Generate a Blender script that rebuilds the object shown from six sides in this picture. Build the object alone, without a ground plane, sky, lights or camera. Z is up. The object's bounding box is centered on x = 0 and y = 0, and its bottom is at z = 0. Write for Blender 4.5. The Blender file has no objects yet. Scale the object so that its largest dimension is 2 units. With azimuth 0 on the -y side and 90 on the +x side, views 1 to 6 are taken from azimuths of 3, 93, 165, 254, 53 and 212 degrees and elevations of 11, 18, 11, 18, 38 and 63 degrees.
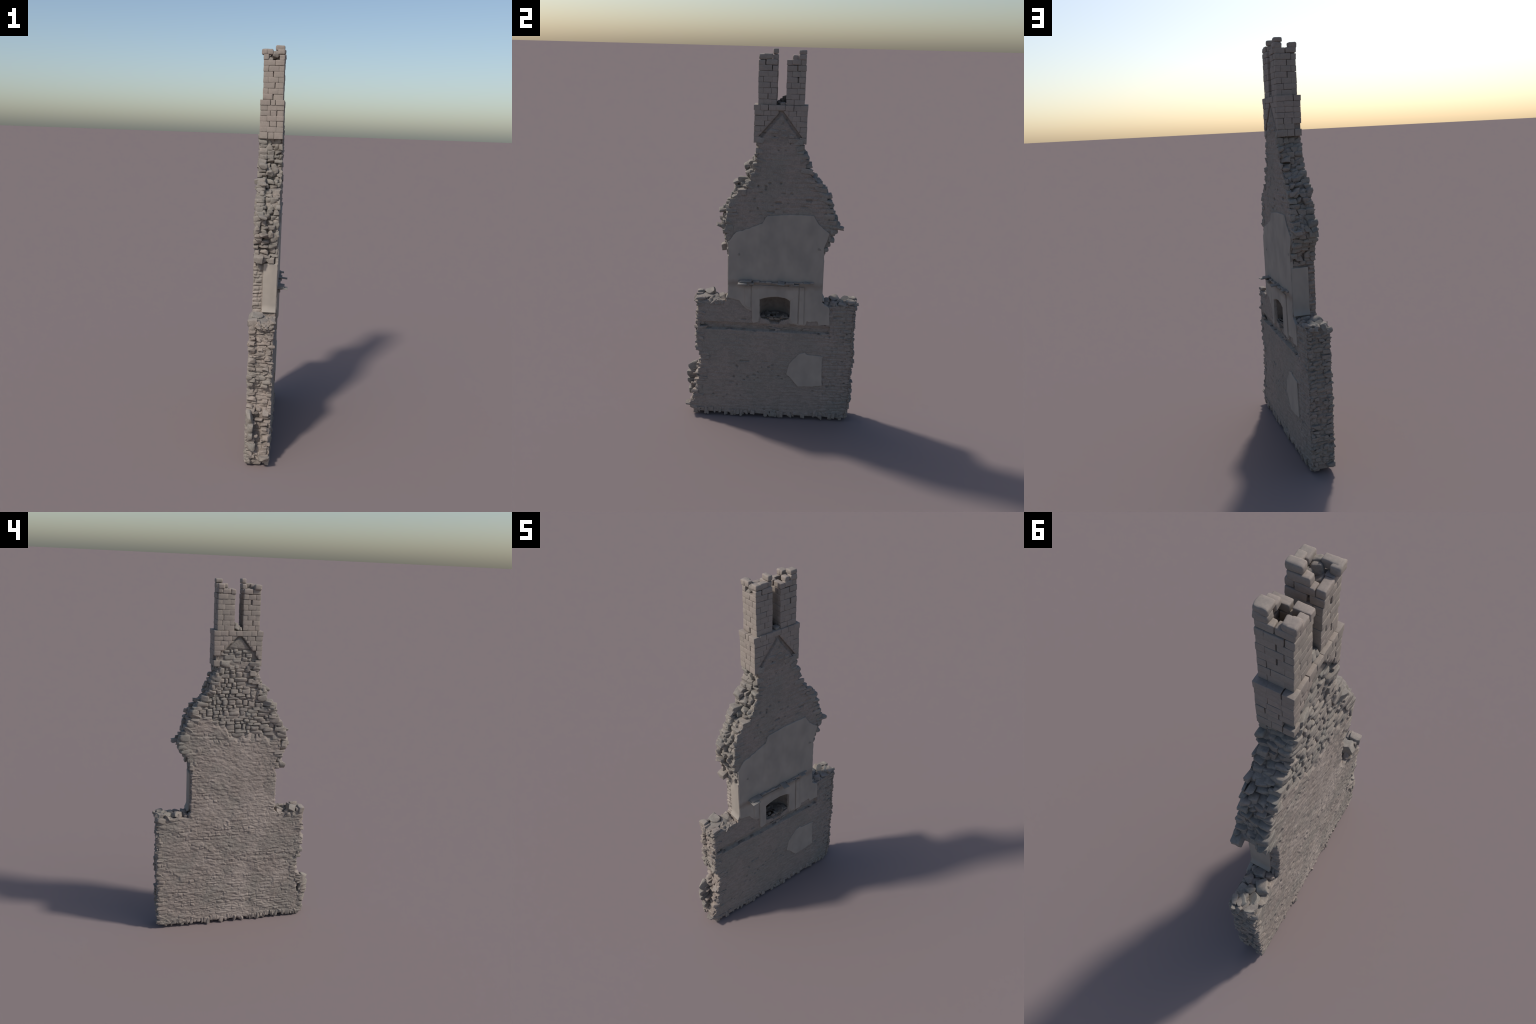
# Ruined stone gable wall: rubble lower wall, broken gable with a plastered
# chimney breast and fireplace, ashlar chimney base and two hollow chimney stacks.
import bpy, bmesh, math
import numpy as np
from mathutils import Matrix, Vector, Euler

RNG = np.random.default_rng(20)
XF, XB = 0.040, -0.078            # room face (+x) and outer face (-x) of the wall

# ------------------------------------------------------------------ noise
def hash3(i, j, k, seed):
    h = (i.astype(np.int64) * 374761393 + j.astype(np.int64) * 668265263
         + k.astype(np.int64) * 2147483647 + seed * 974634777) & 0xFFFFFFFF
    h = ((h ^ (h >> 13)) * 1274126177) & 0xFFFFFFFF
    h = h ^ (h >> 16)
    return (h & 0xFFFFFF) / float(0xFFFFFF)

def vnoise(p, scale, seed=0):
    """smooth value noise in -1..1 at points p (n,3); scale = cells per metre (scalar or 3)"""
    q = p * np.asarray(scale, float)
    i = np.floor(q).astype(np.int64)
    f = q - i
    u = f * f * (3 - 2 * f)
    r = 0
    for a in (0, 1):
        for b in (0, 1):
            for c in (0, 1):
                w = (u[:, 0] if a else 1 - u[:, 0]) * (u[:, 1] if b else 1 - u[:, 1]) * (u[:, 2] if c else 1 - u[:, 2])
                r = r + w * hash3(i[:, 0] + a, i[:, 1] + b, i[:, 2] + c, seed)
    return r * 2 - 1

def fbm(p, scale, octaves=3, seed=0):
    s, amp, tot = 0, 1.0, 0
    for o in range(octaves):
        s = s + amp * vnoise(p, np.asarray(scale, float) * 2 ** o, seed + o * 17)
        tot += amp
        amp *= 0.5
    return s / tot

def sstep(a, b, x):
    t = np.clip((x - a) / (b - a), 0, 1)
    return t * t * (3 - 2 * t)

class Courses:
    """irregular coursed masonry on a plane: relief height for points (u along, v up)"""
    def __init__(self, seed, h, w, v0=-0.2, v1=2.2, u0=-0.8, u1=0.8):
        r = np.random.default_rng(seed)
        self.v = [v0]
        while self.v[-1] < v1:
            self.v.append(self.v[-1] + h * r.uniform(0.65, 1.4))
        self.v = np.array(self.v)
        self.rows = []
        for _ in self.v:
            u = [u0 - r.uniform(0, w)]
            while u[-1] < u1:
                u.append(u[-1] + w * r.choice([0.45, 0.8, 1.0, 1.3, 1.8]) * r.uniform(0.8, 1.2))
            self.rows.append((np.array(u), r.uniform(-1, 1, len(u)), r.uniform(-1, 1, len(u))))

    def __call__(self, u, v, p, warp=0.006, joint=0.006):
        v = v + warp * 0.55 * vnoise(p, (7, 7, 7), 5) + warp * 0.45 * vnoise(p, (38, 38, 38), 6)
        u = u + warp * 0.9 * vnoise(p, (34, 34, 34), 7)
        ri = np.clip(np.searchsorted(self.v, v) - 1, 0, len(self.v) - 2)
        dv = np.minimum(v - self.v[ri], self.v[ri + 1] - v)
        out = np.zeros(len(u))
        tilt = np.zeros(len(u))
        du = np.zeros(len(u))
        for r in np.unique(ri):
            m = ri == r
            ub, ro, rt = self.rows[r]
            ci = np.clip(np.searchsorted(ub, u[m]) - 1, 0, len(ub) - 2)
            du[m] = np.minimum(u[m] - ub[ci], ub[ci + 1] - u[m])
            out[m] = ro[ci]
            mid = (self.v[r] + self.v[r + 1]) / 2
            tilt[m] = rt[ci] * (v[m] - mid) / 0.01
        d = np.minimum(np.maximum(dv, 0), np.maximum(du, 0))
        edge = sstep(0, joint, d)
        return edge, out, tilt      # 0 in joints .. 1 on stones ; random per stone ; random tilt

# ------------------------------------------------------------------ mesh helpers
def mesh_obj(name, verts, faces, mat, parent=None, smooth=True):
    me = bpy.data.meshes.new(name)
    me.from_pydata([tuple(v) for v in verts], [], [tuple(f) for f in faces])
    me.update()
    if smooth:
        me.polygons.foreach_set("use_smooth", [True] * len(me.polygons))
    me.materials.append(mat)
    return link(name, me, parent)

def link(name, me, parent=None):
    ob = bpy.data.objects.new(name, me)
    bpy.context.scene.collection.objects.link(ob)
    if parent is not None:
        ob.parent = parent
    return ob

def prism_x(poly, x0, x1):
    """prism along x over a (y,z) polygon, returns bmesh"""
    bm = bmesh.new()
    a = [bm.verts.new((x0, y, z)) for y, z in poly]
    b = [bm.verts.new((x1, y, z)) for y, z in poly]
    n = len(poly)
    bm.faces.new(a)
    bm.faces.new(b[::-1])
    for i in range(n):
        bm.faces.new((a[i], b[i], b[(i + 1) % n], a[(i + 1) % n]))
    bmesh.ops.triangulate(bm, faces=bm.faces[:])
    bmesh.ops.recalc_face_normals(bm, faces=bm.faces[:])
    return bm

def bm_obj(bm, name):
    me = bpy.data.meshes.new(name)
    bm.to_mesh(me)
    bm.free()
    return link(name, me)

def apply_mods(ob):
    dg = bpy.context.evaluated_depsgraph_get()
    me = bpy.data.meshes.new_from_object(ob.evaluated_get(dg))
    ob.modifiers.clear()
    ob.data = me
    return ob

def cut(ob, cutters):
    for c in cutters:
        m = ob.modifiers.new("cut", "BOOLEAN")
        m.operation = "DIFFERENCE"
        m.solver = "EXACT"
        m.object = c

def remesh(ob, size):
    m = ob.modifiers.new("remesh", "REMESH")
    m.mode = "VOXEL"
    m.voxel_size = size
    m.adaptivity = 0
    return apply_mods(ob)

def get_co(me):
    co = np.empty(len(me.vertices) * 3)
    me.vertices.foreach_get("co", co)
    return co.reshape(-1, 3)

def get_no(me):
    no = np.empty(len(me.vertices) * 3)
    me.vertices.foreach_get("normal", no)
    return no.reshape(-1, 3)

def set_co(me, co):
    me.vertices.foreach_set("co", np.ascontiguousarray(co).ravel())
    me.update()

def ragged(poly, amp, step=0.006, seed=0, closed=True):
    """subdivide a (y,z) polygon and roughen it with noise"""
    pts = []
    n = len(poly)
    for i in range(n if closed else n - 1):
        a, b = np.array(poly[i]), np.array(poly[(i + 1) % n])
        k = max(1, int(np.hypot(*(b - a)) / step))
        for t in range(k):
            pts.append(a + (b - a) * t / k)
    pts = np.array(pts)
    p3 = np.c_[np.zeros(len(pts)), pts]
    pts[:, 0] += amp * (vnoise(p3, 60, seed) + 0.6 * vnoise(p3, 150, seed + 1))
    pts[:, 1] += amp * (vnoise(p3, 60, seed + 2) + 0.6 * vnoise(p3, 150, seed + 3))
    return [tuple(q) for q in pts]

# ------------------------------------------------------------------ materials
def new_mat(name, rough=0.92):
    m = bpy.data.materials.new(name)
    m.use_nodes = True
    nt = m.node_tree
    b = nt.nodes["Principled BSDF"]
    b.inputs["Roughness"].default_value = rough
    b.inputs["Specular IOR Level"].default_value = 0.2
    return m, nt, b

def noise_node(nt, vec, scale, detail=4, rough=0.55, stretch=(1, 1, 1), off=(0, 0, 0)):
    mp = nt.nodes.new("ShaderNodeMapping")
    mp.inputs["Scale"].default_value = stretch
    mp.inputs["Location"].default_value = off
    nt.links.new(vec, mp.inputs["Vector"])
    t = nt.nodes.new("ShaderNodeTexNoise")
    t.inputs["Scale"].default_value = scale
    t.inputs["Detail"].default_value = detail
    t.inputs["Roughness"].default_value = rough
    nt.links.new(mp.outputs[0], t.inputs["Vector"])
    return t.outputs["Fac"]

def ramp(nt, fac, stops):
    r = nt.nodes.new("ShaderNodeValToRGB")
    e = r.color_ramp.elements
    while len(e) < len(stops):
        e.new(0.5)
    for el, (pos, col) in zip(e, stops):
        el.position = pos
        el.color = (*col, 1) if len(col) == 3 else col
    nt.links.new(fac, r.inputs[0])
    return r.outputs[0]

def mixc(nt, fac, a, b, mode="MIX"):
    m = nt.nodes.new("ShaderNodeMix")
    m.data_type = "RGBA"
    m.blend_type = mode
    for sock, v in ((m.inputs[0], fac), (m.inputs[6], a), (m.inputs[7], b)):
        if isinstance(v, (int, float)):
            sock.default_value = v
        elif isinstance(v, tuple):
            sock.default_value = (*v, 1)
        else:
            nt.links.new(v, sock)
    return m.outputs[2]

def math_node(nt, op, a, b=None):
    m = nt.nodes.new("ShaderNodeMath")
    m.operation = op
    for s, v in zip(m.inputs, (a, b)):
        if v is None:
            continue
        if isinstance(v, (int, float)):
            s.default_value = v
        else:
            nt.links.new(v, s)
    return m.outputs[0]

def bump(nt, bsdf, h, strength, dist):
    b = nt.nodes.new("ShaderNodeBump")
    b.inputs["Strength"].default_value = strength
    b.inputs["Distance"].default_value = dist
    nt.links.new(h, b.inputs["Height"])
    nt.links.new(b.outputs[0], bsdf.inputs["Normal"])

def stone_material(name, tan, grey, dark, vary=0.0, contrast=1.0, bumpy=0.5, smear=False):
    """tan/pinkish masonry with grey-green weathered patches and fine grain"""
    m, nt, b = new_mat(name)
    pos = nt.nodes.new("ShaderNodeNewGeometry").outputs["Position"]
    patch = noise_node(nt, pos, 5.5, 4, 0.6)
    col = ramp(nt, patch, [(0.40, grey), (0.56, tan)])
    spots = noise_node(nt, pos, 40, 3, 0.6, (1, 1, 1.6), (3, 1, 2))
    col = mixc(nt, ramp(nt, spots, [(0.40, (1, 1, 1)), (0.56, (0, 0, 0))]), col, mixc(nt, 0.5, col, dark))
    if smear:   # pale lime mortar smeared over the outer face in ragged upright patches, thickest behind the flue
        sep = nt.nodes.new("ShaderNodeSeparateXYZ")
        nt.links.new(pos, sep.inputs[0])
        flue = math_node(nt, "SUBTRACT", 0.62, math_node(nt, "MULTIPLY", math_node(nt, "ABSOLUTE", math_node(nt, "ADD", sep.outputs[1], 0.05)), 2.0))
        rag = noise_node(nt, pos, 6.5, 5, 0.62, (1, 1, 0.65), (7, 3, 1))
        m1 = ramp(nt, math_node(nt, "ADD", math_node(nt, "MULTIPLY", flue, 0.18), math_node(nt, "MULTIPLY", rag, 0.82)), [(0.44, (0, 0, 0)), (0.56, (1, 1, 1))])
        outer = math_node(nt, "LESS_THAN", sep.outputs[0], -0.055)
        col = mixc(nt, math_node(nt, "MULTIPLY", math_node(nt, "MULTIPLY", m1, outer), 0.75), col, (0.345, 0.290, 0.253))
    grain = noise_node(nt, pos, 170, 3, 0.65)
    shade = ramp(nt, grain, [(0.30, (1 - 0.14 * contrast,) * 3), (0.70, (1 + 0.12 * contrast,) * 3)])
    col = mixc(nt, 1.0, col, shade, "MULTIPLY")
    if vary:
        rnd = nt.nodes.new("ShaderNodeObjectInfo").outputs["Random"]
        tint = ramp(nt, rnd, [(0.0, (1 - vary, 1 - vary * 0.95, 1 - vary * 0.9)), (0.5, (1, 1, 1)),
                              (0.8, (1 + vary * .5, 1 + vary * 0.35, 1 + vary * .3)),
                              (1.0, (1 - vary * .3, 1 - vary * 0.1, 1 - vary * 0.1))])
        col = mixc(nt, 1.0, col, tint, "MULTIPLY")
    nt.links.new(col, b.inputs["Base Color"])
    bump(nt, b, noise_node(nt, pos, 230, 4, 0.7), bumpy, 0.0012)
    return m

RUBBLE = stone_material("rubble_stone_material", (0.286, 0.238, 0.206), (0.254, 0.224, 0.194), (0.200, 0.171, 0.148), vary=0.0, smear=True)
WALLSTONE = stone_material("walling_stone_material", (0.276, 0.238, 0.207), (0.246, 0.226, 0.197), (0.205, 0.180, 0.157), vary=0.10)
ASHLAR = stone_material("ashlar_material", (0.298, 0.249, 0.216), (0.288, 0.249, 0.213), (0.255, 0.218, 0.190), vary=0.06, contrast=0.6, bumpy=0.3)
MORTAR = stone_material("mortar_material", (0.262, 0.218, 0.189), (0.238, 0.213, 0.185), (0.185, 0.158, 0.136))

def plaster_material():
    m, nt, b = new_mat("plaster_material", 0.85)
    pos = nt.nodes.new("ShaderNodeNewGeometry").outputs["Position"]
    cloud = noise_node(nt, pos, 9, 3, 0.5, (1, 1, 0.7))
    col = ramp(nt, cloud, [(0.34, (0.290, 0.258, 0.226)), (0.64, (0.355, 0.310, 0.266))])
    streak = noise_node(nt, pos, 22, 3, 0.5, (1, 1, 0.6), (4, 0, 0))
    col = mixc(nt, 1.0, col, ramp(nt, streak, [(0.35, (0.95, 0.95, 0.95)), (0.65, (1.04, 1.03, 1.02))]), "MULTIPLY")
    # soot-brown damp stain under the mantel slates and on the lower ragged edge
    sx = nt.nodes.new("ShaderNodeSeparateXYZ")
    nt.links.new(pos, sx.inputs[0])
    zz = math_node(nt, "ADD", sx.outputs[2], math_node(nt, "MULTIPLY", noise_node(nt, pos, 22, 3, 0.6, (1, 1, .5)), 0.05))
    band = ramp(nt, math_node(nt, "MULTIPLY", math_node(nt, "ABSOLUTE", math_node(nt, "SUBTRACT", zz, 0.830)), 20.0),
                [(0.0, (1, 1, 1)), (0.55, (0, 0, 0))])
    band = math_node(nt, "MULTIPLY", band, math_node(nt, "GREATER_THAN", sx.outputs[0], 0.0388))
    col = mixc(nt, math_node(nt, "MULTIPLY", band, 0.65), col, (0.215, 0.168, 0.135))
    nt.links.new(col, b.inputs["Base Color"])
    bump(nt, b, noise_node(nt, pos, 120, 3, 0.6), 0.25, 0.0010)
    return m
PLASTER = plaster_material()

def simple_material(name, a, c, scale, rough=0.9):
    m, nt, b = new_mat(name, rough)
    pos = nt.nodes.new("ShaderNodeNewGeometry").outputs["Position"]
    nt.links.new(ramp(nt, noise_node(nt, pos, scale, 4, 0.6), [(0.35, a), (0.65, c)]), b.inputs["Base Color"])
    bump(nt, b, noise_node(nt, pos, scale * 6, 3, 0.6), 0.3, 0.001)
    return m
SOOT = simple_material("soot_material", (0.150, 0.125, 0.104), (0.215, 0.180, 0.150), 18)
SLATE = simple_material("slate_material", (0.195, 0.180, 0.163), (0.265, 0.240, 0.215), 40)

# ------------------------------------------------------------------ outlines (y at height z)
# south edge (-y) and north edge (+y), on the room face and on the outer face
SF = [(1.56, -.100), (1.54, -.090), (1.478, -.088), (1.427, -.101), (1.368, -.122), (1.323, -.127), (1.291, -.195),
      (1.234, -.222), (1.161, -.244), (1.107, -.251), (1.046, -.244), (.992, -.222), (.955, -.226), (.72, -.226)]
SB = [(1.56, -.092), (1.513, -.090), (1.478, -.103), (1.436, -.138), (1.400, -.148), (1.361, -.132), (1.345, -.205),
      (1.292, -.206), (1.251, -.232), (1.203, -.258), (1.170, -.266), (1.113, -.284), (1.068, -.270), (1.016, -.250),
      (.970, -.247), (.948, -.226), (.72, -.230)]
NF = [(1.56, .157), (1.521, .153), (1.479, .173), (1.452, .196), (1.394, .203), (1.373, .232), (1.331, .270),
      (1.288, .300), (1.229, .311), (1.192, .324), (1.129, .357), (1.082, .331), (1.043, .314), (.996, .291),
      (.964, .282), (.940, .276), (.72, .279)]
NB = [(1.56, .125), (1.513, .143), (1.479, .166), (1.424, .165), (1.370, .219), (1.321, .253), (1.273, .279),
      (1.203, .306), (1.126, .340), (1.059, .305), (.998, .262), (.948, .277), (.72, .277)]
SLF = [(.70, -.398), (.639, -.395), (.555, -.400), (.469, -.404), (.400, -.402), (.374, -.381), (.312, -.380),
       (.258, -.397), (.204, -.400), (.120, -.423), (.045, -.450), (.02, -.420)]
SLB = [(.72, -.405), (.660, -.406), (.511, -.412), (.420, -.404), (.378, -.382), (.309, -.386), (.275, -.420),
       (.230, -.452), (.185, -.470), (.118, -.458), (.06, -.446), (.02, -.432)]
NLF = [(.715, .455), (.691, .462), (.599, .458), (.472, .459), (.386, .467), (.298, .460), (.183, .466), (.082, .460), (.02, .445)]
NLB = [(.717, .462), (.577, .463), (.419, .466), (.255, .460), (.131, .463), (.046, .464), (.02, .440)]

for tab, dy in ((SF, -.003), (SB, -.006), (NF, -.004), (NB, .007), (NLF, .002)):   # survey corrections
    tab[:] = [(z, y + dy) for z, y in tab]
for tab in (SLF, SLB):
    tab[:] = [(z, y - (.006 if z > .30 else .000)) for z, y in tab]

def edge(tab, z):
    t = sorted(tab)
    return np.interp(z, [a for a, _ in t], [b for _, b in t])

# ------------------------------------------------------------------ the thing
wall = bpy.data.objects.new("ruined_gable_wall", None)
bpy.context.scene.collection.objects.link(wall)
wall["label"] = "tall ruined stone gable wall with fireplace and twin chimney stacks"
wall["category"] = "ruined wall"

# ------------------------------------------------------------------ stones
def rough_block(dims, rnd, amp, seed, cuts=3, lump=45.0, chip=0.0, planes=2):
    """rounded, slightly lumpy box centred on 0 -> verts, faces"""
    h = np.array(dims) / 2
    r = min(rnd, h.min() * 0.9)
    axes = []
    for k in range(3):
        inner = np.linspace(-(h[k] - r), h[k] - r, cuts + 1)
        axes.append(np.concatenate([[-h[k], -h[k] + r * 0.35], inner, [h[k] - r * 0.35, h[k]]]))
    n = len(axes[0])
    idx, verts, faces = {}, [], []

    def vid(i, j, k):
        key = (i, j, k)
        if key not in idx:
            idx[key] = len(verts)
            verts.append((axes[0][i], axes[1][j], axes[2][k]))
        return idx[key]
    m = n - 1
    for a in range(m):
        for c in range(m):
            faces.append((vid(a, c, 0), vid(a, c + 1, 0), vid(a + 1, c + 1, 0), vid(a + 1, c, 0)))
            faces.append((vid(a, c, m), vid(a + 1, c, m), vid(a + 1, c + 1, m), vid(a, c + 1, m)))
            faces.append((vid(a, 0, c), vid(a + 1, 0, c), vid(a + 1, 0, c + 1), vid(a, 0, c + 1)))
            faces.append((vid(a, m, c), vid(a, m, c + 1), vid(a + 1, m, c + 1), vid(a + 1, m, c)))
            faces.append((vid(0, a, c), vid(0, a, c + 1), vid(0, a + 1, c + 1), vid(0, a + 1, c)))
            faces.append((vid(m, a, c), vid(m, a + 1, c), vid(m, a + 1, c + 1), vid(m, a, c + 1)))
    v = np.array(verts)
    q = np.clip(v, -(h - r), h - r)
    d = v - q
    L = np.linalg.norm(d, axis=1, keepdims=True)
    v = np.where(L > 1e-9, q + d / np.maximum(L, 1e-9) * r, v)
    off = np.array([seed * 1.37, seed * 2.11, seed * 0.73])
    for k in range(3):
        v[:, k] += amp * fbm(v + off + k * 5.1, lump, 2, 11 + k)
    if chip:   # knock a random corner back
        rr = np.random.default_rng(seed + 999)
        for _ in range(planes):
            nrm = rr.normal(size=3)
            nrm /= np.linalg.norm(nrm)
            lim = np.abs(nrm) @ h * (1 - chip * rr.uniform(0.3, 1.0))
            over = np.maximum(v @ nrm - lim, 0)
            v -= over[:, None] * nrm
    return v, faces

# shared rough stone shapes, unit size: weathered walling stones and sharp broken rubble
STONES = [rough_block((1, 1, 1), 0.26 if i % 3 else 0.17, 0.11, 50 + i, cuts=3, lump=1.7, chip=0.30) for i in range(16)]
SHARDS = [rough_block((1, 1, 1), 0.10, 0.12, 150 + i, cuts=3, lump=2.1, chip=0.55, planes=5) for i in range(18)]
SHAPES = {"walling_stone": STONES, "debris_stone": STONES}

def stone_mesh(i, mat, name):
    key = f"{name}_shape_{i}"
    me = bpy.data.meshes.get(key)
    if me is None:
        v, f = SHAPES.get(name, SHARDS)[i]
        me = bpy.data.meshes.new(key)
        me.from_pydata([tuple(a) for a in v], [], f)
        me.polygons.foreach_set("use_smooth", [True] * len(me.polygons))
        me.materials.append(mat)
        me.update()
        me.set_sharp_from_angle(angle=0.75)
    return me

def place_stone(name, mat, parent, c, dims, rot):
    ob = link(name, stone_mesh(int(RNG.integers(len(STONES))), mat, name), parent)
    ob.location = c
    ob.scale = dims
    ob.rotation_euler = rot
    return ob

class Stuff:
    """many small stones joined into one mesh"""
    def __init__(self):
        self.v, self.f, self.n = [], [], 0

    def add(self, c, dims, rot):
        v, f = SHARDS[int(RNG.integers(len(SHARDS)))]
        R = np.array(Euler(rot).to_matrix())
        w = (v * np.array(dims)) @ R.T + np.array(c)
        self.v.append(w)
        self.f += [tuple(a + self.n for a in q) for q in f]
        self.n += len(w)

    def build(self, name, mat, parent, zmin=None):
        v = np.concatenate(self.v)
        if zmin is not None:
            v[:, 2] = np.maximum(v[:, 2], zmin)
        ob = mesh_obj(name, v, self.f, mat, parent)
        ob.data.set_sharp_from_angle(angle=0.75)
        ob["kind"] = "stuff"
        return ob

# ------------------------------------------------------------------ core of the wall
def core_edge(tf, tb, z, side, inset):
    a, b = edge(tf, z), edge(tb, z)
    return (max(a, b) + inset) if side < 0 else (min(a, b) - inset)

def build_core():
    poly = []
    for z in np.arange(0.022, 0.700, 0.012):                 # south lower edge, going up
        poly.append((core_edge(SLF, SLB, z, -1, 0.012), z))
    poly += [(-.392, .700), (-.330, .696), (-.280, .690), (-.240, .694)]
    for z in np.arange(0.712, 1.545, 0.012):
        neck = z < 0.95
        poly.append((core_edge(SF, SB, z, -1, 0.006 if neck else 0.014), z))
    poly += [(-.094, 1.56), (-.094, 1.729), (.145, 1.729), (.145, 1.56)]
    for z in np.arange(1.545, 0.712, -0.012):
        neck = z < 0.95
        poly.append((core_edge(NF, NB, z, 1, 0.006 if neck else 0.014), z))
    poly += [(.285, .690), (.330, .694), (.390, .699), (.447, .705)]
    for z in np.arange(0.694, 0.02, -0.012):
        poly.append((core_edge(NLF, NLB, z, 1, 0.010), z))
    core = bm_obj(prism_x(poly, XB + 0.003, XF - 0.001), "core")

    # firebox: D-shaped plan, shallow arched head
    bm = bmesh.new()
    plan = [(0.08, y) for y in np.linspace(.095, -.056, 12)] + [(XF, -.056)]
    for t in np.linspace(0.12, math.pi - 0.12, 15):
        plan.append((XF - 0.098 * math.sin(t) ** 0.8, 0.0255 - 0.0815 * math.cos(t)))
    plan += [(XF, .107), (0.08, .107)]
    arch = lambda y: 0.740 - 0.018 * ((y - 0.03) / 0.082) ** 2
    a = [bm.verts.new((x, y, 0.618)) for x, y in plan]
    b = [bm.verts.new((x if x >= XF else XF + (x - XF) * .68, y, arch(y))) for x, y in plan]
    bm.faces.new(a)
    bm.faces.new(b[::-1])
    for i in range(len(plan)):
        j = (i + 1) % len(plan)
        bm.faces.new((a[i], b[i], b[j], a[j]))
    bmesh.ops.triangulate(bm, faces=bm.faces[:])
    bmesh.ops.recalc_face_normals(bm, faces=bm.faces[:])
    fire = bm_obj(bm, "firebox_cutter")

    cut(core, [fire])
    remesh(core, 0.0029)
    me = core.data
    p, n = get_co(me), get_no(me)
    assert p[:, 0].max() < XF + .004
    x, y, z = p.T
    front = (n[:, 0] > 0.5) & (x > 0.030)
    jag = 0.004 * vnoise(p, 70, 201)
    # slot where the upper floor's joists sat: flat ledge at the bottom, back wall sloping out to the head
    in_slot = front & (y > -.382 + jag) & (y < .325 + jag) & (z > .534 + .3 * jag) & (z < .577 + .3 * jag)
    x[in_slot] -= np.interp(z[in_slot], [.534, .556, .577], [.020, .018, .010])
    # broken hearth: ragged notch from the firebox down to the slot
    half = np.interp(z, [.577, .600, .612, .640], [.024, .028, .070, .078]) + jag
    in_hearth = front & (np.abs(y - .026) < half) & (z >= .577) & (z < .640)
    x[in_hearth] -= np.interp(z[in_hearth], [.577, .600, .640], [.016, .034, .050])
    set_co(me, p)
    return core, fire

V_FRONT = ((-.108, 1.552), (.032, 1.716), (.152, 1.560))   # roof-line chases: foot, apex, foot (y,z)
V_BACK = ((-.094, 1.580), (.018, 1.722), (.150, 1.590))

def inside_v(y, z, V, grow=0.0):
    """signed height of the chase line over the point (positive: below the line, inside the V)"""
    (y0, z0), (ya, za), (y1, z1) = V
    line = np.where(y < ya, z0 + (y - y0) * (za - z0) / (ya - y0), z1 + (y - y1) * (za - z1) / (ya - y1))
    return line - z + grow

MORTAR_EDGE = [(-.30, 1.20), (-.20, 1.165), (-.14, 1.15), (-.02, 1.165), (.06, 1.185), (.09, 1.22), (.14, 1.25), (.22, 1.275), (.32, 1.26)]
def bare_zone(y, z):
    """0 below the mortar line of the outer gable face, 1 where stones stand bare"""
    zb = np.interp(y, [a for a, _ in MORTAR_EDGE], [b for _, b in MORTAR_EDGE])
    wob = 0.012 * np.sin(y * 61) + 0.010 * np.sin(y * 23 + 1) + 0.006 * np.sin(y * 140)
    return sstep(-0.03, 0.015, z - zb + wob)

COURSE_BACK = Courses(1, 0.0165, 0.036)
COURSE_FRONT = Courses(2, 0.019, 0.042)
COURSE_END = Courses(3, 0.019, 0.034)

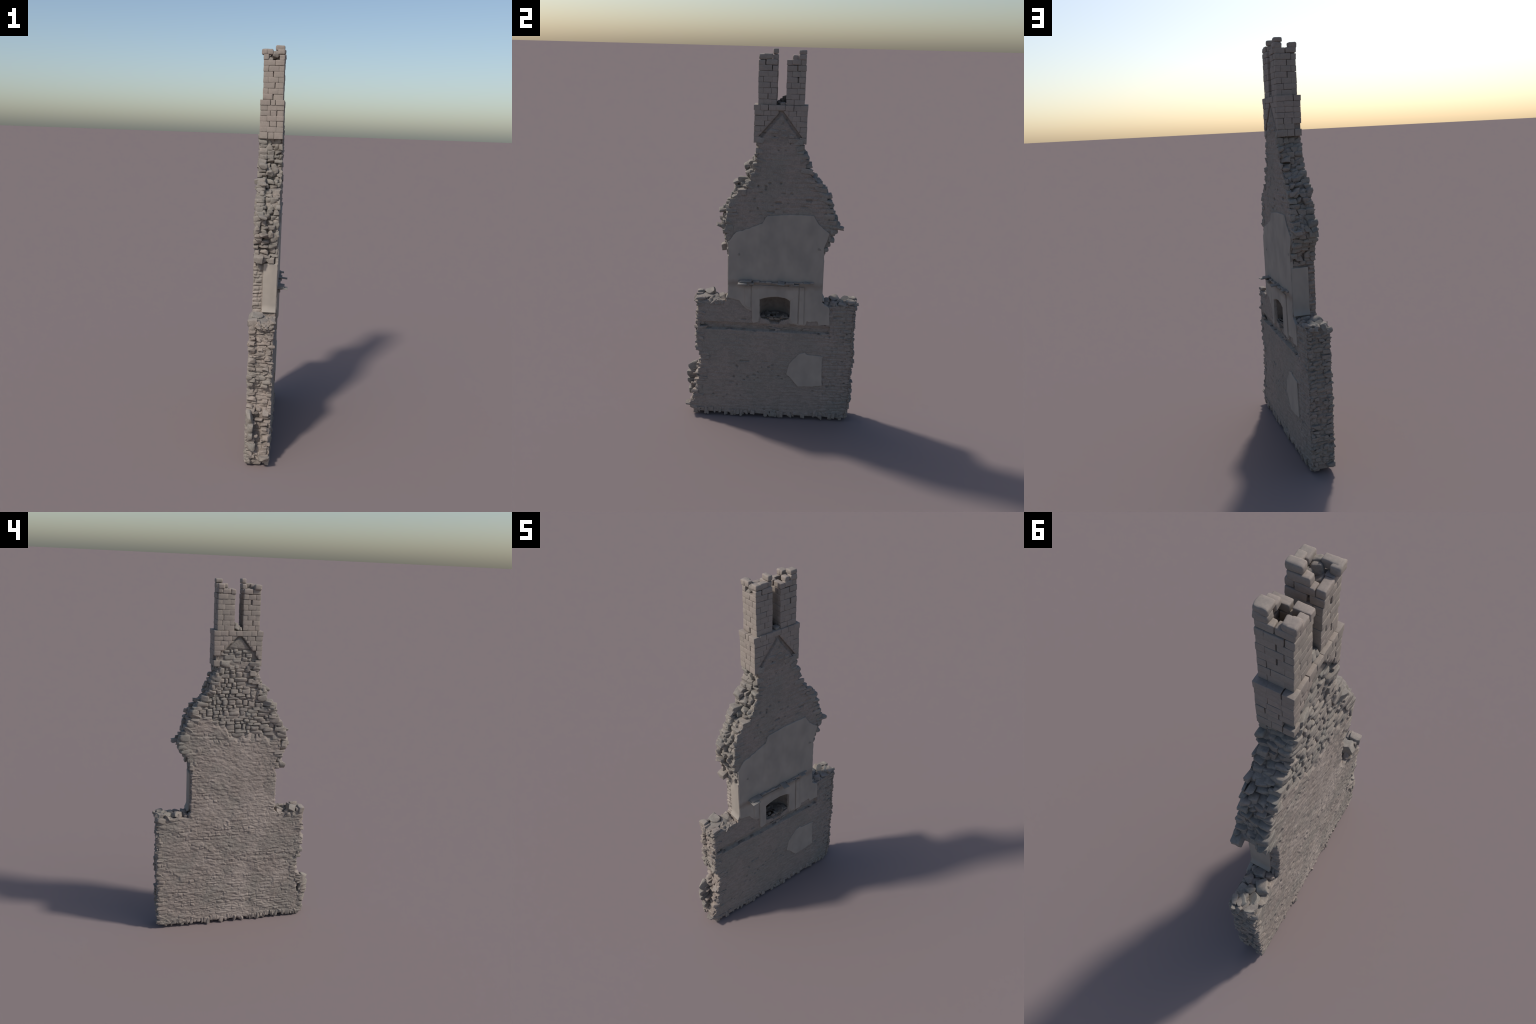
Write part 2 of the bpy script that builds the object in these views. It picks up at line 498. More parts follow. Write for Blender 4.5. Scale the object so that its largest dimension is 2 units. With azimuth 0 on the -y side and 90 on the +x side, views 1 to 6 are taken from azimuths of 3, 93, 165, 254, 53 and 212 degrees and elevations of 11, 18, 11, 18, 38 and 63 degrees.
def displace_core(core):
    me = core.data
    p, n = get_co(me), get_no(me)
    x, y, z = p.T
    ax = np.abs(n[:, 0])
    front = (n[:, 0] > 0.6) & (x > 0.030)
    back = (n[:, 0] < -0.6) & (x < XB + 0.012)
    d = np.zeros(len(p))

    # outer face: mortared coursed rubble
    q = p[back]
    e, o, t = COURSE_BACK(q[:, 1], q[:, 2], q, warp=0.013, joint=0.0065)
    e = 1 - (1 - e) * sstep(-0.45, 0.35, vnoise(q, (26, 26, 34), 77))     # joints come and go under the mortar
    soft = sstep(-0.5, 0.6, fbm(q, 7, 3, 31)) * 0.75 + 0.25
    pale = sstep(0.10, 0.02, np.abs(q[:, 1] + 0.02 + 0.03 * vnoise(q, 12, 3))) * sstep(0.62, 0.75, q[:, 2]) * sstep(1.16, 1.08, q[:, 2])
    soft = soft * (1 - 0.55 * pale)
    h = soft * ((e - 0.7) * 0.0036 + o * 0.0024 * e + t * 0.0013 * e) + 0.0038 * fbm(q, (60, 56, 88), 3, 41) + 0.0025 * fbm(q, 16, 2, 44)
    bare = bare_zone(q[:, 1], q[:, 2])
    fill = 0.8 * sstep(0.05, 0.55, vnoise(q, (15, 15, 18), 81)) + 0.35 * sstep(0.17, 0.24, q[:, 1])     # mortar left between the bare stones
    h = h * (1 - 0.5 * bare) - 0.015 * bare * (1 - 0.7 * np.clip(fill, 0, 1))
    outv = inside_v(q[:, 1], q[:, 2], V_BACK) < 0.012
    h = np.where(outv & (q[:, 2] > 1.55), -0.014, h)
    d[back] = h

    # room face: flatter, thinly rendered rubble
    q = p[front]
    e, o, t = COURSE_FRONT(q[:, 1], q[:, 2], q, warp=0.010, joint=0.005)
    rough = sstep(0.22, 0.34, q[:, 1]) + sstep(1.12, 1.30, q[:, 2]) * sstep(0.10, 0.2, q[:, 1])
    soft = np.clip(0.35 + 0.35 * fbm(q, 6, 2, 51) + 0.8 * rough, 0.1, 1.2)
    h = soft * ((e - 0.8) * 0.0028 + o * 0.0013 * e + t * 0.0006) + 0.0018 * fbm(q, (60, 28, 80), 3, 61) + 0.0015 * fbm(q, 5, 2, 64)
    holes = sstep(0.62, 0.76, vnoise(q, (50, 52, 60), 67)) * sstep(0.0, 0.4, vnoise(q, 7, 68) + rough * 0.7)
    h = h - 0.007 * holes
    outv = inside_v(q[:, 1], q[:, 2], V_FRONT) < 0.004
    h = np.where(outv & (q[:, 2] > 1.55), -0.012, h)
    h = h - 0.011 * sstep(.32, .43, q[:, 1]) * (q[:, 2] < .73)          # north strip stands further back
    band = inside_v(q[:, 1], q[:, 2], V_FRONT)
    h = np.where(q[:, 2] > 1.555, h - 0.010 * sstep(.034, .018, band + 0.006 * vnoise(q, 60, 3)) * (band > 0.004), h)
    d[front] = h

    # broken ends, tops and reveals
    side = ~front & ~back
    q = p[side]
    e, o, t = COURSE_END(q[:, 0] * 1.0 + 0.3 * q[:, 1], q[:, 2], q, warp=0.008, joint=0.006)
    flat = (np.abs(n[side, 1]) > 0.5)
    h = np.where(flat, (e - 0.6) * 0.006 + o * 0.004, 0.0) + 0.005 * fbm(q, 48, 3, 71)
    box = (q[:, 1] > -.062) & (q[:, 1] < .112) & (q[:, 2] > .61) & (q[:, 2] < .75) & (q[:, 0] > -.065)
    h = np.where(box & (np.abs(n[side, 2]) < 0.5), 0.25 * h, h)
    h = np.where((q[:, 2] > 1.56), 0, h)
    h = np.where((q[:, 2] > .73) & (q[:, 2] < .95) & (q[:, 0] > -.036), 0.15 * h - .002, h)      # under the reveal plaster
    d[side] = h
    p = p + n * d[:, None]
    set_co(me, p)

def split_core(core):
    """cut the finished skin into named parts with shared normals"""
    me = core.data
    me.update()
    p, n = get_co(me), get_no(me)
    quads = np.empty(len(me.loops), dtype=np.int64)
    me.loops.foreach_get("vertex_index", quads)
    start = np.empty(len(me.polygons), dtype=np.int64)
    tot = np.empty(len(me.polygons), dtype=np.int64)
    me.polygons.foreach_get("loop_start", start)
    me.polygons.foreach_get("loop_total", tot)
    assert (tot == 4).all()
    F = quads.reshape(-1, 4)
    c = p[F].mean(axis=1)
    box = (c[:, 1] > -.066) & (c[:, 1] < .116) & (c[:, 2] > .585) & (c[:, 2] < .752) & (c[:, 0] > -.068) & (c[:, 0] < .030)
    region = np.where(box, 0, np.where(c[:, 2] < .705, 1, np.where(c[:, 2] < .955, 2, np.where(c[:, 2] < 1.552, 3, 4))))
    names = [("firebox", SOOT), ("lower_wall", RUBBLE), ("chimney_breast", RUBBLE), ("gable", RUBBLE), ("chimney_base", MORTAR)]
    parts = {}
    for r, (nm, mat) in enumerate(names):
        f = F[region == r]
        used, inv = np.unique(f, return_inverse=True)
        ob = mesh_obj(nm, p[used], inv.reshape(-1, 4), mat, wall)
        ob.data.normals_split_custom_set_from_vertices([tuple(v) for v in n[used]])
        parts[nm] = ob
    bpy.data.objects.remove(core)
    return parts

core, fire_cutter = build_core()
displace_core(core)
PART = split_core(core)

# ------------------------------------------------------------------ ashlar chimneys
block_count = [0]
def ashlar(box, parent, seed, jitter=0.0005, rnd=0.0018, amp=0.0012, clip=None):
    (x0, x1), (y0, y1), (z0, z1) = box
    v, f = rough_block((x1 - x0, y1 - y0, z1 - z0), rnd, amp, seed, cuts=3, lump=70, chip=0.06)
    r = np.random.default_rng(seed)
    v = v + np.array([(x0 + x1) / 2, (y0 + y1) / 2, (z0 + z1) / 2]) + r.normal(0, jitter, 3)
    if clip:
        bm = bmesh.new()
        vs = [bm.verts.new(a) for a in v]
        for q in f:
            bm.faces.new([vs[i] for i in q])
        for co, no in clip:
            res = bmesh.ops.bisect_plane(bm, geom=bm.verts[:] + bm.edges[:] + bm.faces[:], plane_co=co, plane_no=no, clear_outer=True)
            edges = [g for g in res["geom_cut"] if isinstance(g, bmesh.types.BMEdge)]
            if edges:
                bmesh.ops.holes_fill(bm, edges=edges, sides=0)
        if len(bm.faces) < 20:
            bm.free()
            return None
        me = bpy.data.meshes.new("ashlar_block")
        bm.to_mesh(me)
        bm.free()
        me.polygons.foreach_set("use_smooth", [len(q.vertices) < 6 for q in me.polygons])
        me.materials.append(ASHLAR)
        return link("ashlar_block", me, parent)
    return mesh_obj("ashlar_block", v, f, ASHLAR, parent)

def split_run(a, b, target, r):
    k = max(1, int(round((b - a) / target)))
    cuts = np.linspace(a, b, k + 1)
    cuts[1:-1] += r.uniform(-0.28, 0.28, k - 1) * (b - a) / k
    return list(zip(cuts[:-1], cuts[1:]))

def ring(bounds, z0, z1, thick, flip, r, gap, block):
    """one course of a hollow rectangular shaft; block(box, face) makes each stone"""
    x0, x1, y0, y1 = bounds
    runs = []
    if flip:
        runs += [("S", "x", x0, x1, y0, y0 + thick), ("N", "x", x0, x1, y1 - thick, y1)]
        runs += [("B", "y", y0 + thick, y1 - thick, x0, x0 + thick), ("F", "y", y0 + thick, y1 - thick, x1 - thick, x1)]
    else:
        runs += [("B", "y", y0, y1, x0, x0 + thick), ("F", "y", y0, y1, x1 - thick, x1)]
        runs += [("S", "x", x0 + thick, x1 - thick, y0, y0 + thick), ("N", "x", x0 + thick, x1 - thick, y1 - thick, y1)]
    for face, axis, a, b, c, d in runs:
        for (p, q) in split_run(a, b, 0.042, r):
            g = gap * r.choice([0.0, 0.15, 0.5, 1.4])
            p2 = p + (g if p > a + 1e-6 else 0.0003)
            q2 = q - (g if q < b - 1e-6 else 0.0003)
            if q2 - p2 < 0.006:
                continue
            zz = (z0 + 0.0003, z1 - 0.0003)
            box = ((p2, q2), (c, d), zz) if axis == "x" else ((c, d), (p2, q2), zz)
            block(box, face)

# chimney base: courses from 1.735 down to 1.55, cut by the old roof lines
COURSE = 0.0264
def build_base():
    r = np.random.default_rng(8)
    B = (-.0755, .0385, -.1045, .1565)
    z1 = 1.736
    for c in range(7):
        z0 = z1 - COURSE * r.uniform(0.95, 1.05)
        if c == 6:
            z0 = 1.5500
        top = 0.002 if c == 0 else 0.0
        bounds = (B[0] - top, B[1] + top, B[2] - top, B[3] + top)

        def block(box, face):
            block_count[0] += 1
            ym = sum(box[1]) / 2
            zm = sum(box[2]) / 2
            clip = None
            if face in "FB":
                V = V_FRONT if face == "F" else V_BACK
                (ya, za), (yb, zb), (yc, zc) = V
                corners = [(y, z) for y in box[1] for z in box[2]]
                s = [float(inside_v(np.array(y), np.array(z), V, 0.002)) for y, z in corners]
                if min(s) > -0.004 or inside_v(np.array(ym), np.array(zm), V) > 0.010:
                    return
                if max(s) > 0:
                    if ym < yb:
                        clip = [((0, ya, za), (0, (zb - za), -(yb - ya)))]
                    else:
                        clip = [((0, yc, zc), (0, (zb - zc), -(yb - yc)) if False else (0, -(zb - zc), -(yc - yb)))]
            ashlar(box, PART["chimney_base"], 300 + block_count[0], rnd=0.0008, amp=0.0009, clip=clip)
        ring(bounds, z0, z1, 0.034, c % 2 == 0, r, 0.0016, block)
        z1 = z0
build_base()

def build_stack(name, y0, y1, seed, top_rule, liner_top):
    r = np.random.default_rng(seed)
    x0, x1 = -.0665, .0325
    # mortar lining of the flue
    bm = bmesh.new()
    t = 0.007
    o = [(x0 + t, y0 + t), (x1 - t, y0 + t), (x1 - t, y1 - t), (x0 + t, y1 - t)]
    i_ = [(x0 + .023, y0 + .023), (x1 - .023, y0 + .023), (x1 - .023, y1 - .023), (x0 + .023, y1 - .023)]
    rings = [[bm.verts.new((x, y, z)) for x, y in pts] for pts, z in ((o, 1.725), (o, liner_top), (i_, liner_top), (i_, 1.725))]
    for k in range(4):
        A, C = rings[k], rings[(k + 1) % 4]
        for j in range(4):
            bm.faces.new((A[j], A[(j + 1) % 4], C[(j + 1) % 4], C[j]))
    bmesh.ops.recalc_face_normals(bm, faces=bm.faces[:])
    stack = bm_obj(bm, name)
    stack.data.materials.append(MORTAR)
    stack.parent = wall
    z0, c = 1.736, 0
    while z0 < 1.975:
        z1 = z0 + COURSE * r.uniform(0.97, 1.03)
        if z0 < 1.735 + COURSE * 8.5:
            up = c / 9
            flare = 0.006 * max(0, up - 0.55) / 0.45
            bounds = (x0 - flare, x1 + 0.2 * flare, y0 - 0.0016 * up, y1 + 0.0016 * up)

            def block(box, face):
                xm, ym, zm = (sum(a) / 2 for a in box)
                if zm > top_rule(xm, ym):
                    return
                block_count[0] += 1
                worn = sstep(0.4, 1.0, np.array(up))
                ashlar(box, stack, 600 + block_count[0], jitter=0.0005 + 0.0010 * worn, rnd=0.0008 + 0.0048 * worn ** 1.5, amp=0.0009 + 0.0014 * worn)
            ring(bounds, z0, z1, 0.025, c % 2 == seed % 2, r, 0.0018 + 0.0022 * up, block)
        z0 = z1
        c += 1
    return stack

def south_top(x, y):
    if y < -.06 and x > -.045: return 1.945 if x > .0 else 1.915
    if y > -.045 and x > -.02: return 1.99 if y < -.02 else 2.0
    if x < -.045 and y < -.05: return 1.975
    if y > -.02: return 1.965 if x > -.038 else 1.95
    if x > 0.0: return 1.975
    return 1.925 if x < -.045 else 1.915

def north_top(x, y):
    if y > .105: return 1.955 if -.036 < x < -.006 else 1.97
    if y > .085 and x > -.01: return 1.97
    return 1.945
south = build_stack("chimney_stack", -.0865, .0035, 4, south_top, 1.905)
north = build_stack("chimney_stack", .0495, .1400, 5, north_top, 1.865)

# crowning stones that outlast the last whole course
def crown(parent, x0, x1, y0, y1, z0, z1, seed):
    block_count[0] += 1
    ashlar(((x0, x1), (y0, y1), (z0, z1)), parent, seed, rnd=0.006, amp=0.002)
crown(south, -.014, .032, -.020, .006, 1.9735, 1.9990, 41)
crown(south, -.078, -.050, -.088, -.050, 1.9450, 1.9715, 42)
crown(south, -.002, .033, -.087, -.046, 1.9470, 1.9725, 43)
crown(north, -.006, .033, .104, .1415, 1.9730, 1.9940, 44)
crown(north, -.003, .0325, .111, .1408, 1.9468, 1.9732, 47)
crown(north, -.074, -.034, .108, .1410, 1.9465, 1.9715, 45)
crown(north, -.002, .033, .074, .101, 1.9465, 1.9710, 46)

def loose(name, mat, parent, items):
    for (c, dims, rot) in items:
        place_stone(name, mat, parent, c, dims, rot)

# debris in the south flue head and between the stacks
loose("debris_stone", WALLSTONE, south, [
    ((-.020, -.058, 1.945), (.030, .026, .030), (.3, .2, .4)), ((.000, -.040, 1.935), (.030, .034, .030), (.5, .1, 1.0)),
    ((-.036, -.040, 1.928), (.026, .030, .026), (.1, .6, .2)), ((-.018, -.030, 1.915), (.040, .040, .030), (.2, .1, .7)),
    ((-.010, -.072, 1.948), (.034, .024, .026), (.2, .3, .3)), ((-.040, -.066, 1.922), (.03, .03, .03), (.9, .1, .3))])
loose("debris_stone", WALLSTONE, PART["chimney_base"], [
    ((-.050, .036, 1.752), (.030, .030, .026), (.5, .2, .3)), ((-.046, .040, 1.768), (.026, .022, .016), (.3, .1, .2)),
    ((.018, .034, 1.741), (.030, .026, .016), (.1, .1, .2)), ((-.010, .024, 1.738), (.034, .026, .014), (0, .2, .6)),
    ((-.052, .018, 1.742), (.026, .026, .020), (.4, .1, 1.2))])

# ------------------------------------------------------------------ bare stones on the outer gable face
def gable_face_stones():
    r = np.random.default_rng(77)
    z = 1.085
    while z < 1.70:
        h = r.choice([0.016, 0.020, 0.023, 0.027]) * r.uniform(0.9, 1.1)
        zc = z + h / 2
        if zc < 1.555:
            ya = min(edge(SB, zc) + .006, edge(SF, zc) + .03)
            yb = edge(NB, zc) - .004
        else:
            ya, yb = -.085, .140
        y = ya + r.uniform(-.004, .004)
        while y < yb - .008:
            w = r.choice([0.018, 0.030, 0.040, 0.052, 0.064], p=[.16, .24, .26, .22, .12]) * r.uniform(0.85, 1.15)
            w = min(w, yb - y + .006)
            yc = y + w / 2
            drift = 0.007 * math.sin(yc * 17 + zc * 5) + 0.004 * math.sin(yc * 41 + 2)
            y += w + r.uniform(0.000, 0.004)
            zz = zc + drift
            if zz > 1.55 and inside_v(np.array(yc), np.array(zz), V_BACK) < 0.022:
                continue
            bare = float(bare_zone(np.array(yc), np.array(zz)))
            if bare < 0.25 and r.random() < 0.75:
                continue
            proud = r.normal(-0.0055, 0.0022) - (0.006 if zz > 1.55 else 0)
            if bare < 0.5:
                proud = -0.0045
            hh = h * r.uniform(0.95, 1.12)
            dx = 0.040
            ob = place_stone("walling_stone", WALLSTONE, PART["gable"],
                             (XB + dx / 2 - proud, yc, zz), (dx, w * 1.03, hh * 1.04),
                             (r.normal(0, .05), r.normal(0, .05), r.normal(0, .05)))
        z += h * 0.98
gable_face_stones()
r = np.random.default_rng(78)
for k in range(7):                       # the same rubble shows inside the roof line on the room face
    z = 1.566 + k * .021
    y = -.10
    while y < .14:
        w = r.uniform(.024, .052)
        if inside_v(np.array(y + w / 2 - .02), np.array(z), V_FRONT) > .026 and inside_v(np.array(y + w / 2 + .02), np.array(z), V_FRONT) > .026 and r.random() < .8:
            place_stone("walling_stone", WALLSTONE, PART["gable"], (XF - .0155 + r.normal(0, .0012), y + w / 2, z + r.normal(0, .002)), (.034, w, .022), tuple(r.normal(0, .04, 3)))
        y += w + r.uniform(0, .004)

# ------------------------------------------------------------------ ragged broken edges
def edge_stones(tf, tb, side, z0, z1, hs, add, r, inset=0.012, out=0.003, channel=0.0, lens=(.035, .065), xf=XF):
    z = z0
    while z < z1:
        h = r.uniform(*hs)
        zc = z + h / 2
        x = XB + r.uniform(-.001, .004)
        while x < xf - .010:
            w = min(r.uniform(.024, .046), xf - x + .001)
            xc = x + w / 2
            t = np.clip((XF - xc) / (XF - XB), 0, 1)
            ye = edge(tf, zc) * (1 - t) + edge(tb, zc) * t
            L = r.uniform(*lens)
            mid = max(0.0, 1 - abs(xc + .016) / .030)
            if channel > .01 and mid > .45 and .09 < zc < .50 and r.random() < .8:
                x += w
                continue
            off = r.uniform(-inset, out) - channel * mid * r.uniform(.6, 1.1)
            yc = ye + side * (off - L / 2)
            zj = zc + r.normal(0, .0025)
            add((xc, yc, zj), (w * 1.06, L, h * r.uniform(.95, 1.25)), (side * r.normal(0.0, .11), r.normal(0, .07), r.normal(0, .14)))
            x += w
        z += h * .95

r = np.random.default_rng(5)
gable_add = lambda c, d, e: place_stone("rubble_stone", WALLSTONE, PART["gable"], c, d, e)
edge_stones(SF, SB, -1, .962, 1.548, (.019, .030), gable_add, r, inset=.010, out=.005, channel=.006)
edge_stones(NF, NB, 1, .958, 1.548, (.019, .030), gable_add, r, inset=.010, out=.005, channel=.006)
# single stones that stick far out of the broken gable
loose("rubble_stone", WALLSTONE, PART["gable"], [
    ((-.050, -.190, 1.338), (.040, .050, .020), (.15, .1, .3)), ((-.052, -.135, 1.425), (.040, .046, .034), (.2, .1, .2)),
    ((-.020, -.125, 1.395), (.036, .044, .032), (.4, .3, .5)), ((-.010, .222, 1.360), (.040, .044, .024), (-.2, .1, .3)),
    ((.018, .276, 1.292), (.034, .044, .022), (.1, .1, .2)), ((-.040, -.255, 1.190), (.040, .060, .022), (.1, .2, .2)),
    ((-.030, -.272, 1.100), (.044, .050, .020), (-.2, .1, .3)), ((.020, .335, 1.128), (.044, .060, .020), (-.15, .1, .1)),
    ((-.060, .322, 1.130), (.036, .060, .018), (-.1, .1, .2)), ((-.052, -.252, .985), (.044, .044, .040), (.2, .1, .1)),
    ((-.058, .262, 1.002), (.036, .044, .022), (.3, .2, .3))])

# ends of the lower wall: many small stones
lower = Stuff()
r = np.random.default_rng(6)
edge_stones(SLF, SLB, -1, .018, .694, (.012, .022), lower.add, r, inset=.009, out=.005, channel=.017, lens=(.035, .06))
edge_stones(NLF, NLB, 1, .018, .700, (.012, .021), lower.add, r, inset=.008, out=.003, channel=.017, lens=(.035, .06), xf=XF - .010)
# ragged foot of the wall
for face_x in (XF - .012, XB + .014, XB + .050):
    y = -.420
    while y < .432:
        w = r.uniform(.009, .028)
        drop = r.choice([0.000, 0.003, 0.007, 0.012, 0.018])
        dx = .012 * sstep(.33, .43, np.array(y)) if face_x > 0 else 0
        lower.add((face_x - dx + r.normal(0, .002), y + w / 2, .022 + drop), (.028 if face_x != XB + .050 else .06, w * 1.1, .040 - drop * .5), tuple(r.normal(0, .10, 3)))
        y += w * r.uniform(.75, 1.15)
# broken wall heads either side of the chimney breast
for (ya, yb, zt) in ((-.400, -.245, .685), (.288, .455, .690)):
    for k in range(60):
        yc = r.uniform(ya, yb)
        xc = r.uniform(XB + .010, XF - (.010 if yc < 0 else .020))
        lower.add((xc, yc, zt + r.uniform(-.008, .012)), tuple(r.uniform(.014, .040, 3) * (1, 1.2, .7)), tuple(r.normal(0, .35, 3)))
foot = lower.build("edge_rubble", RUBBLE, PART["lower_wall"], zmin=0.0)

loose("fallen_stone", WALLSTONE, PART["lower_wall"], [
    ((-.050, -.325, .716), (.056, .056, .050), (.5, .5, .3)), ((-.060, -.388, .706), (.034, .036, .046), (.1, 1.4, .3)),
    ((-.020, -.352, .700), (.050, .090, .024), (.1, .2, .2)), ((.006, -.300, .694), (.050, .056, .028), (.3, .2, .8)),
    ((-.030, -.268, .696), (.044, .044, .028), (.4, .1, .2)), ((.012, -.375, .688), (.044, .050, .022), (.2, .1, .5)),
    ((-.012, .305, .706), (.040, .040, .044), (.4, .5, .3)), ((-.044, .345, .708), (.044, .050, .034), (.3, .3, .6)),
    ((-.010, .368, .702), (.040, .044, .034), (.6, .2, .2)), ((-.040, .400, .706), (.040, .050, .030), (.2, .6, .4)),
    ((-.004, .425, .700), (.040, .044, .034), (.1, .4, .8)), ((-.052, .445, .704), (.040, .032, .034), (.3, .1, .2)),
    ((-.060, -.440, .200), (.036, .060, .060), (.1, .1, .1)), ((-.060, -.436, .158), (.036, .064, .050), (.1, .0, .1)),
    ((-.060, -.426, .245), (.034, .056, .070), (.5, .0, .1)), ((-.052, -.425, .112), (.044, .070, .040), (.1, .1, .2)),
    ((.016, -.395, .262), (.030, .036, .026), (.7, .2, .2)), ((.014, -.428, .056), (.050, .080, .026), (-.1, .0, .1))])

# ------------------------------------------------------------------ plaster
def plaster_sheet(name, poly, x0, x1, parent, rag, seed, voxel=0.0026, cutters=(), wave=0.0015):
    ob = bm_obj(prism_x(ragged(poly, rag, 0.006, seed), x0, x1), name)
    cut(ob, cutters)
    remesh(ob, voxel)
    p, n = get_co(ob.data), get_no(ob.data)
    p[:, 0] += wave * fbm(p, (1, 10, 7), 2, seed + 9) * (n[:, 0] > 0.4)
    set_co(ob.data, p)
    ob.data.polygons.foreach_set("use_smooth", [True] * len(ob.data.polygons))
    ob.data.materials.append(PLASTER)
    ob.parent = parent
    return ob

BREAST = PART["chimney_breast"]
panel = [(-.226, 1.035), (-.212, 1.050), (-.199, 1.075), (-.184, 1.088), (-.125, 1.109), (-.051, 1.139), (-.026, 1.182), (.090, 1.192), (.211, 1.192),
         (.235, 1.147), (.297, 1.100), (.284, 1.061), (.270, 1.020), (.274, .960), (.274, .715), (.316, .690), (.322, .588), (.262, .584),
         (.256, .606), (.200, .606), (.190, .580), (.155, .578), (.106, .590), (.107, .7215), (.080, .7345), (.040, .7400), (.000, .7375), (-.030, .7300), (-.056, .7215), (-.054, .592), (-.093, .590), (-.098, .654), (-.126, .661), (-.153, .685),
         (-.165, .709), (-.227, .722)]
sheet = plaster_sheet("plaster_panel", panel, .030, .0445, BREAST, 0.0022, 1)
assert len(sheet.data.vertices) > 5000
# cut the hearth gap out of the plaster foot
surround_parts = [
    ("fireplace_jamb", [(-.099, .800), (-.056, .800), (-.056, .628), (-.062, .592), (-.086, .583), (-.096, .592)], .0485, 0.0010),
    ("fireplace_jamb", [(.107, .800), (.149, .800), (.150, .590), (.118, .586), (.107, .630)], .0478, 0.0010),
    ("pilaster", [(.1535, .802), (.178, .802), (.183, .586), (.156, .584)], .0495, 0.0006),
    ("pilaster", [(-.136, .796), (-.104, .796), (-.104, .672), (-.120, .668), (-.134, .684)], .0468, 0.0012),
    ("fireplace_frieze", [(-.099, .803), (.150, .803), (.150, .752), (.107, .7215), (.080, .7345), (.040, .7400), (.000, .7375), (-.030, .7300), (-.056, .7215), (-.099, .752)], .0482, 0.0006),
]
for k, (nm, poly, xo, rg) in enumerate(surround_parts):
    plaster_sheet(nm, poly, .034, xo, BREAST, rg, 20 + k * 7, voxel=0.0022, wave=0.0006)
patch = [(.113, .347), (.166, .410), (.197, .419), (.205, .407), (.256, .403), (.300, .401), (.292, .388), (.297, .247), (.300, .222),
         (.249, .213), (.166, .208), (.124, .259), (.100, .280)]
plaster_sheet("plaster_patch", patch, .030, .0445, PART["lower_wall"], 0.0012, 90, wave=0.0006)

def reveal(name, y_out, side, x0, x1, z0, z1):
    """plastered window reveal on the flank of the chimney breast, flaring at the foot"""
    nz, nx = 70, 24
    V, F = [], []
    for lay, off in ((0, 0.0), (1, -0.014)):
        for i in range(nz + 1):
            for j in range(nx + 1):
                z = z0 + (z1 - z0) * i / nz
                x = x0 + (x1 - x0) * j / nx
                flare = 0.012 * max(0, 1 - (z - z0) / 0.035) ** 2
                V.append((x, y_out + side * (flare + off), z))
    V = np.array(V)
    m = (nz + 1) * (nx + 1)
    V[:m, 1] += 0.0014 * fbm(V[:m], (14, 1, 9), 3, 8)
    w = nx + 1
    for i in range(nz):
        for j in range(nx):
            a = i * w + j
            F.append((a, a + 1, a + w + 1, a + w))
            F.append((m + a, m + a + w, m + a + w + 1, m + a + 1))
    rim = [i * w for i in range(nz)] + [nz * w + j for j in range(nx)] + [nz * w + nx - i * w for i in range(nz)] + [nx - j for j in range(nx)]
    for a, b in zip(rim, rim[1:] + rim[:1]):
        F.append((a, b, b + m, a + m))
    ob = mesh_obj(name, V, F, PLASTER, BREAST)
    bm = bmesh.new()
    bm.from_mesh(ob.data)
    bmesh.ops.recalc_face_normals(bm, faces=bm.faces[:])
    bm.to_mesh(ob.data)
    bm.free()
reveal("window_reveal", -.2290, -1, -.026, .0415, .716, .957)
reveal("window_reveal", .2755, 1, -.040, .0405, .722, .950)

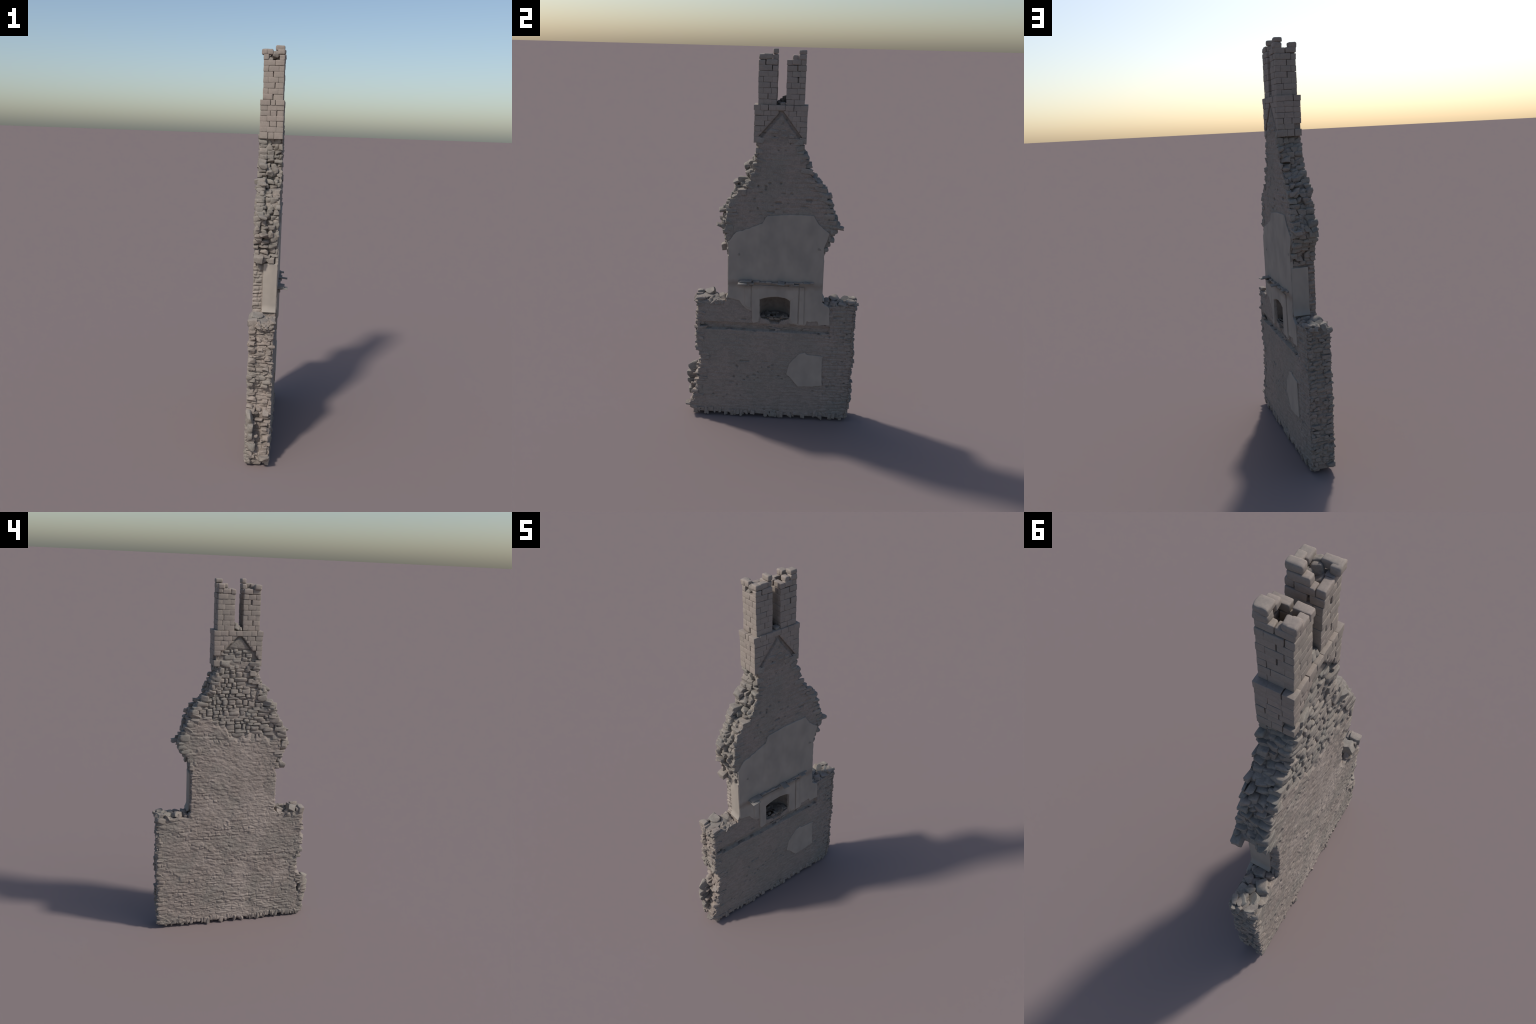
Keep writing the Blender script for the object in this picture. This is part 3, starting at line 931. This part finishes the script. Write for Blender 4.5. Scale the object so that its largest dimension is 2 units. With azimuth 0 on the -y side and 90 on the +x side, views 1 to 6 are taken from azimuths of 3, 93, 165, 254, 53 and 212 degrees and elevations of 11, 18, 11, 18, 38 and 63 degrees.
# ------------------------------------------------------------------ mantel: a course of broken slates
r = np.random.default_rng(12)
mantel = []
def slate(y0, y1, z, th, xo, tilt=0.0):
    v, f = rough_block((xo - .028, y1 - y0, th), 0.0018, 0.0012, int(r.integers(9999)), cuts=3, lump=90, chip=0.10)
    ob = mesh_obj("mantel_slate", v, f, SLATE, BREAST)
    ob.location = ((xo + .028) / 2, (y0 + y1) / 2, z)
    ob.rotation_euler = (r.normal(0, .04), tilt + r.normal(0, .02), r.normal(0, .05))
for a in [(-.172, -.124, .8215, .0045, .094, .06), (-.164, -.100, .828, .0060, .078, .06), (-.146, -.088, .815, .0090, .066, .02), (-.150, -.112, .803, .014, .058, 0),
          (-.094, -.058, .824, .0090, .058, .03), (-.062, -.020, .820, .0070, .055, -.02), (-.024, .006, .822, .0100, .056, 0), (.000, .036, .818, .0070, .054, .03),
          (.038, .074, .827, .0055, .090, .06), (.026, .086, .818, .0090, .061, 0), (.080, .124, .822, .0110, .062, .05), (.098, .150, .811, .0100, .056, 0),
          (.120, .162, .826, .0060, .055, .04), (.156, .186, .824, .0090, .056, 0), (.172, .206, .830, .0050, .070, .07), (.198, .226, .828, .0080, .054, 0)]:
    slate(*a)

# ------------------------------------------------------------------ rubble in the hearth and on the floor ledge
hearth = Stuff()
r = np.random.default_rng(14)
for k in range(34):
    t = r.uniform(0, 1)
    y = r.uniform(-.046, .098)
    x = r.uniform(-.035, .022) if abs(y - .025) < .05 else r.uniform(.000, .024)
    hearth.add((x, y, .611 + r.uniform(-.006, .008) - (.012 if -.004 < y < .05 and x > -.01 else 0)), tuple(r.uniform(.014, .034, 3) * (1, 1.1, .6)), tuple(r.normal(0, .35, 3)))
hearth.build("hearth_rubble", SOOT, PART["firebox"])
ledge = Stuff()
y = -.375
while y < .315:
    w = r.uniform(.016, .050)
    near = math.exp(-((y - .03) / .09) ** 2)
    if r.random() < .25 + .6 * near:
        ledge.add((.014 + r.normal(0, .003), y + w / 2, .544 + r.uniform(-.004, .010)), (.024, w, r.uniform(.010, .022)), tuple(r.normal(0, .15, 3)))
    if r.random() < .5:
        ledge.add((.026, y + w / 2, .529), (.024, w * 1.2, r.uniform(.008, .014)), tuple(r.normal(0, .08, 3)))
    y += w * r.uniform(.95, 1.3)
ledge.build("ledge_rubble", RUBBLE, PART["lower_wall"])

bpy.data.objects.remove(fire_cutter)
wall.location.x = -0.0032
bpy.context.view_layer.update()
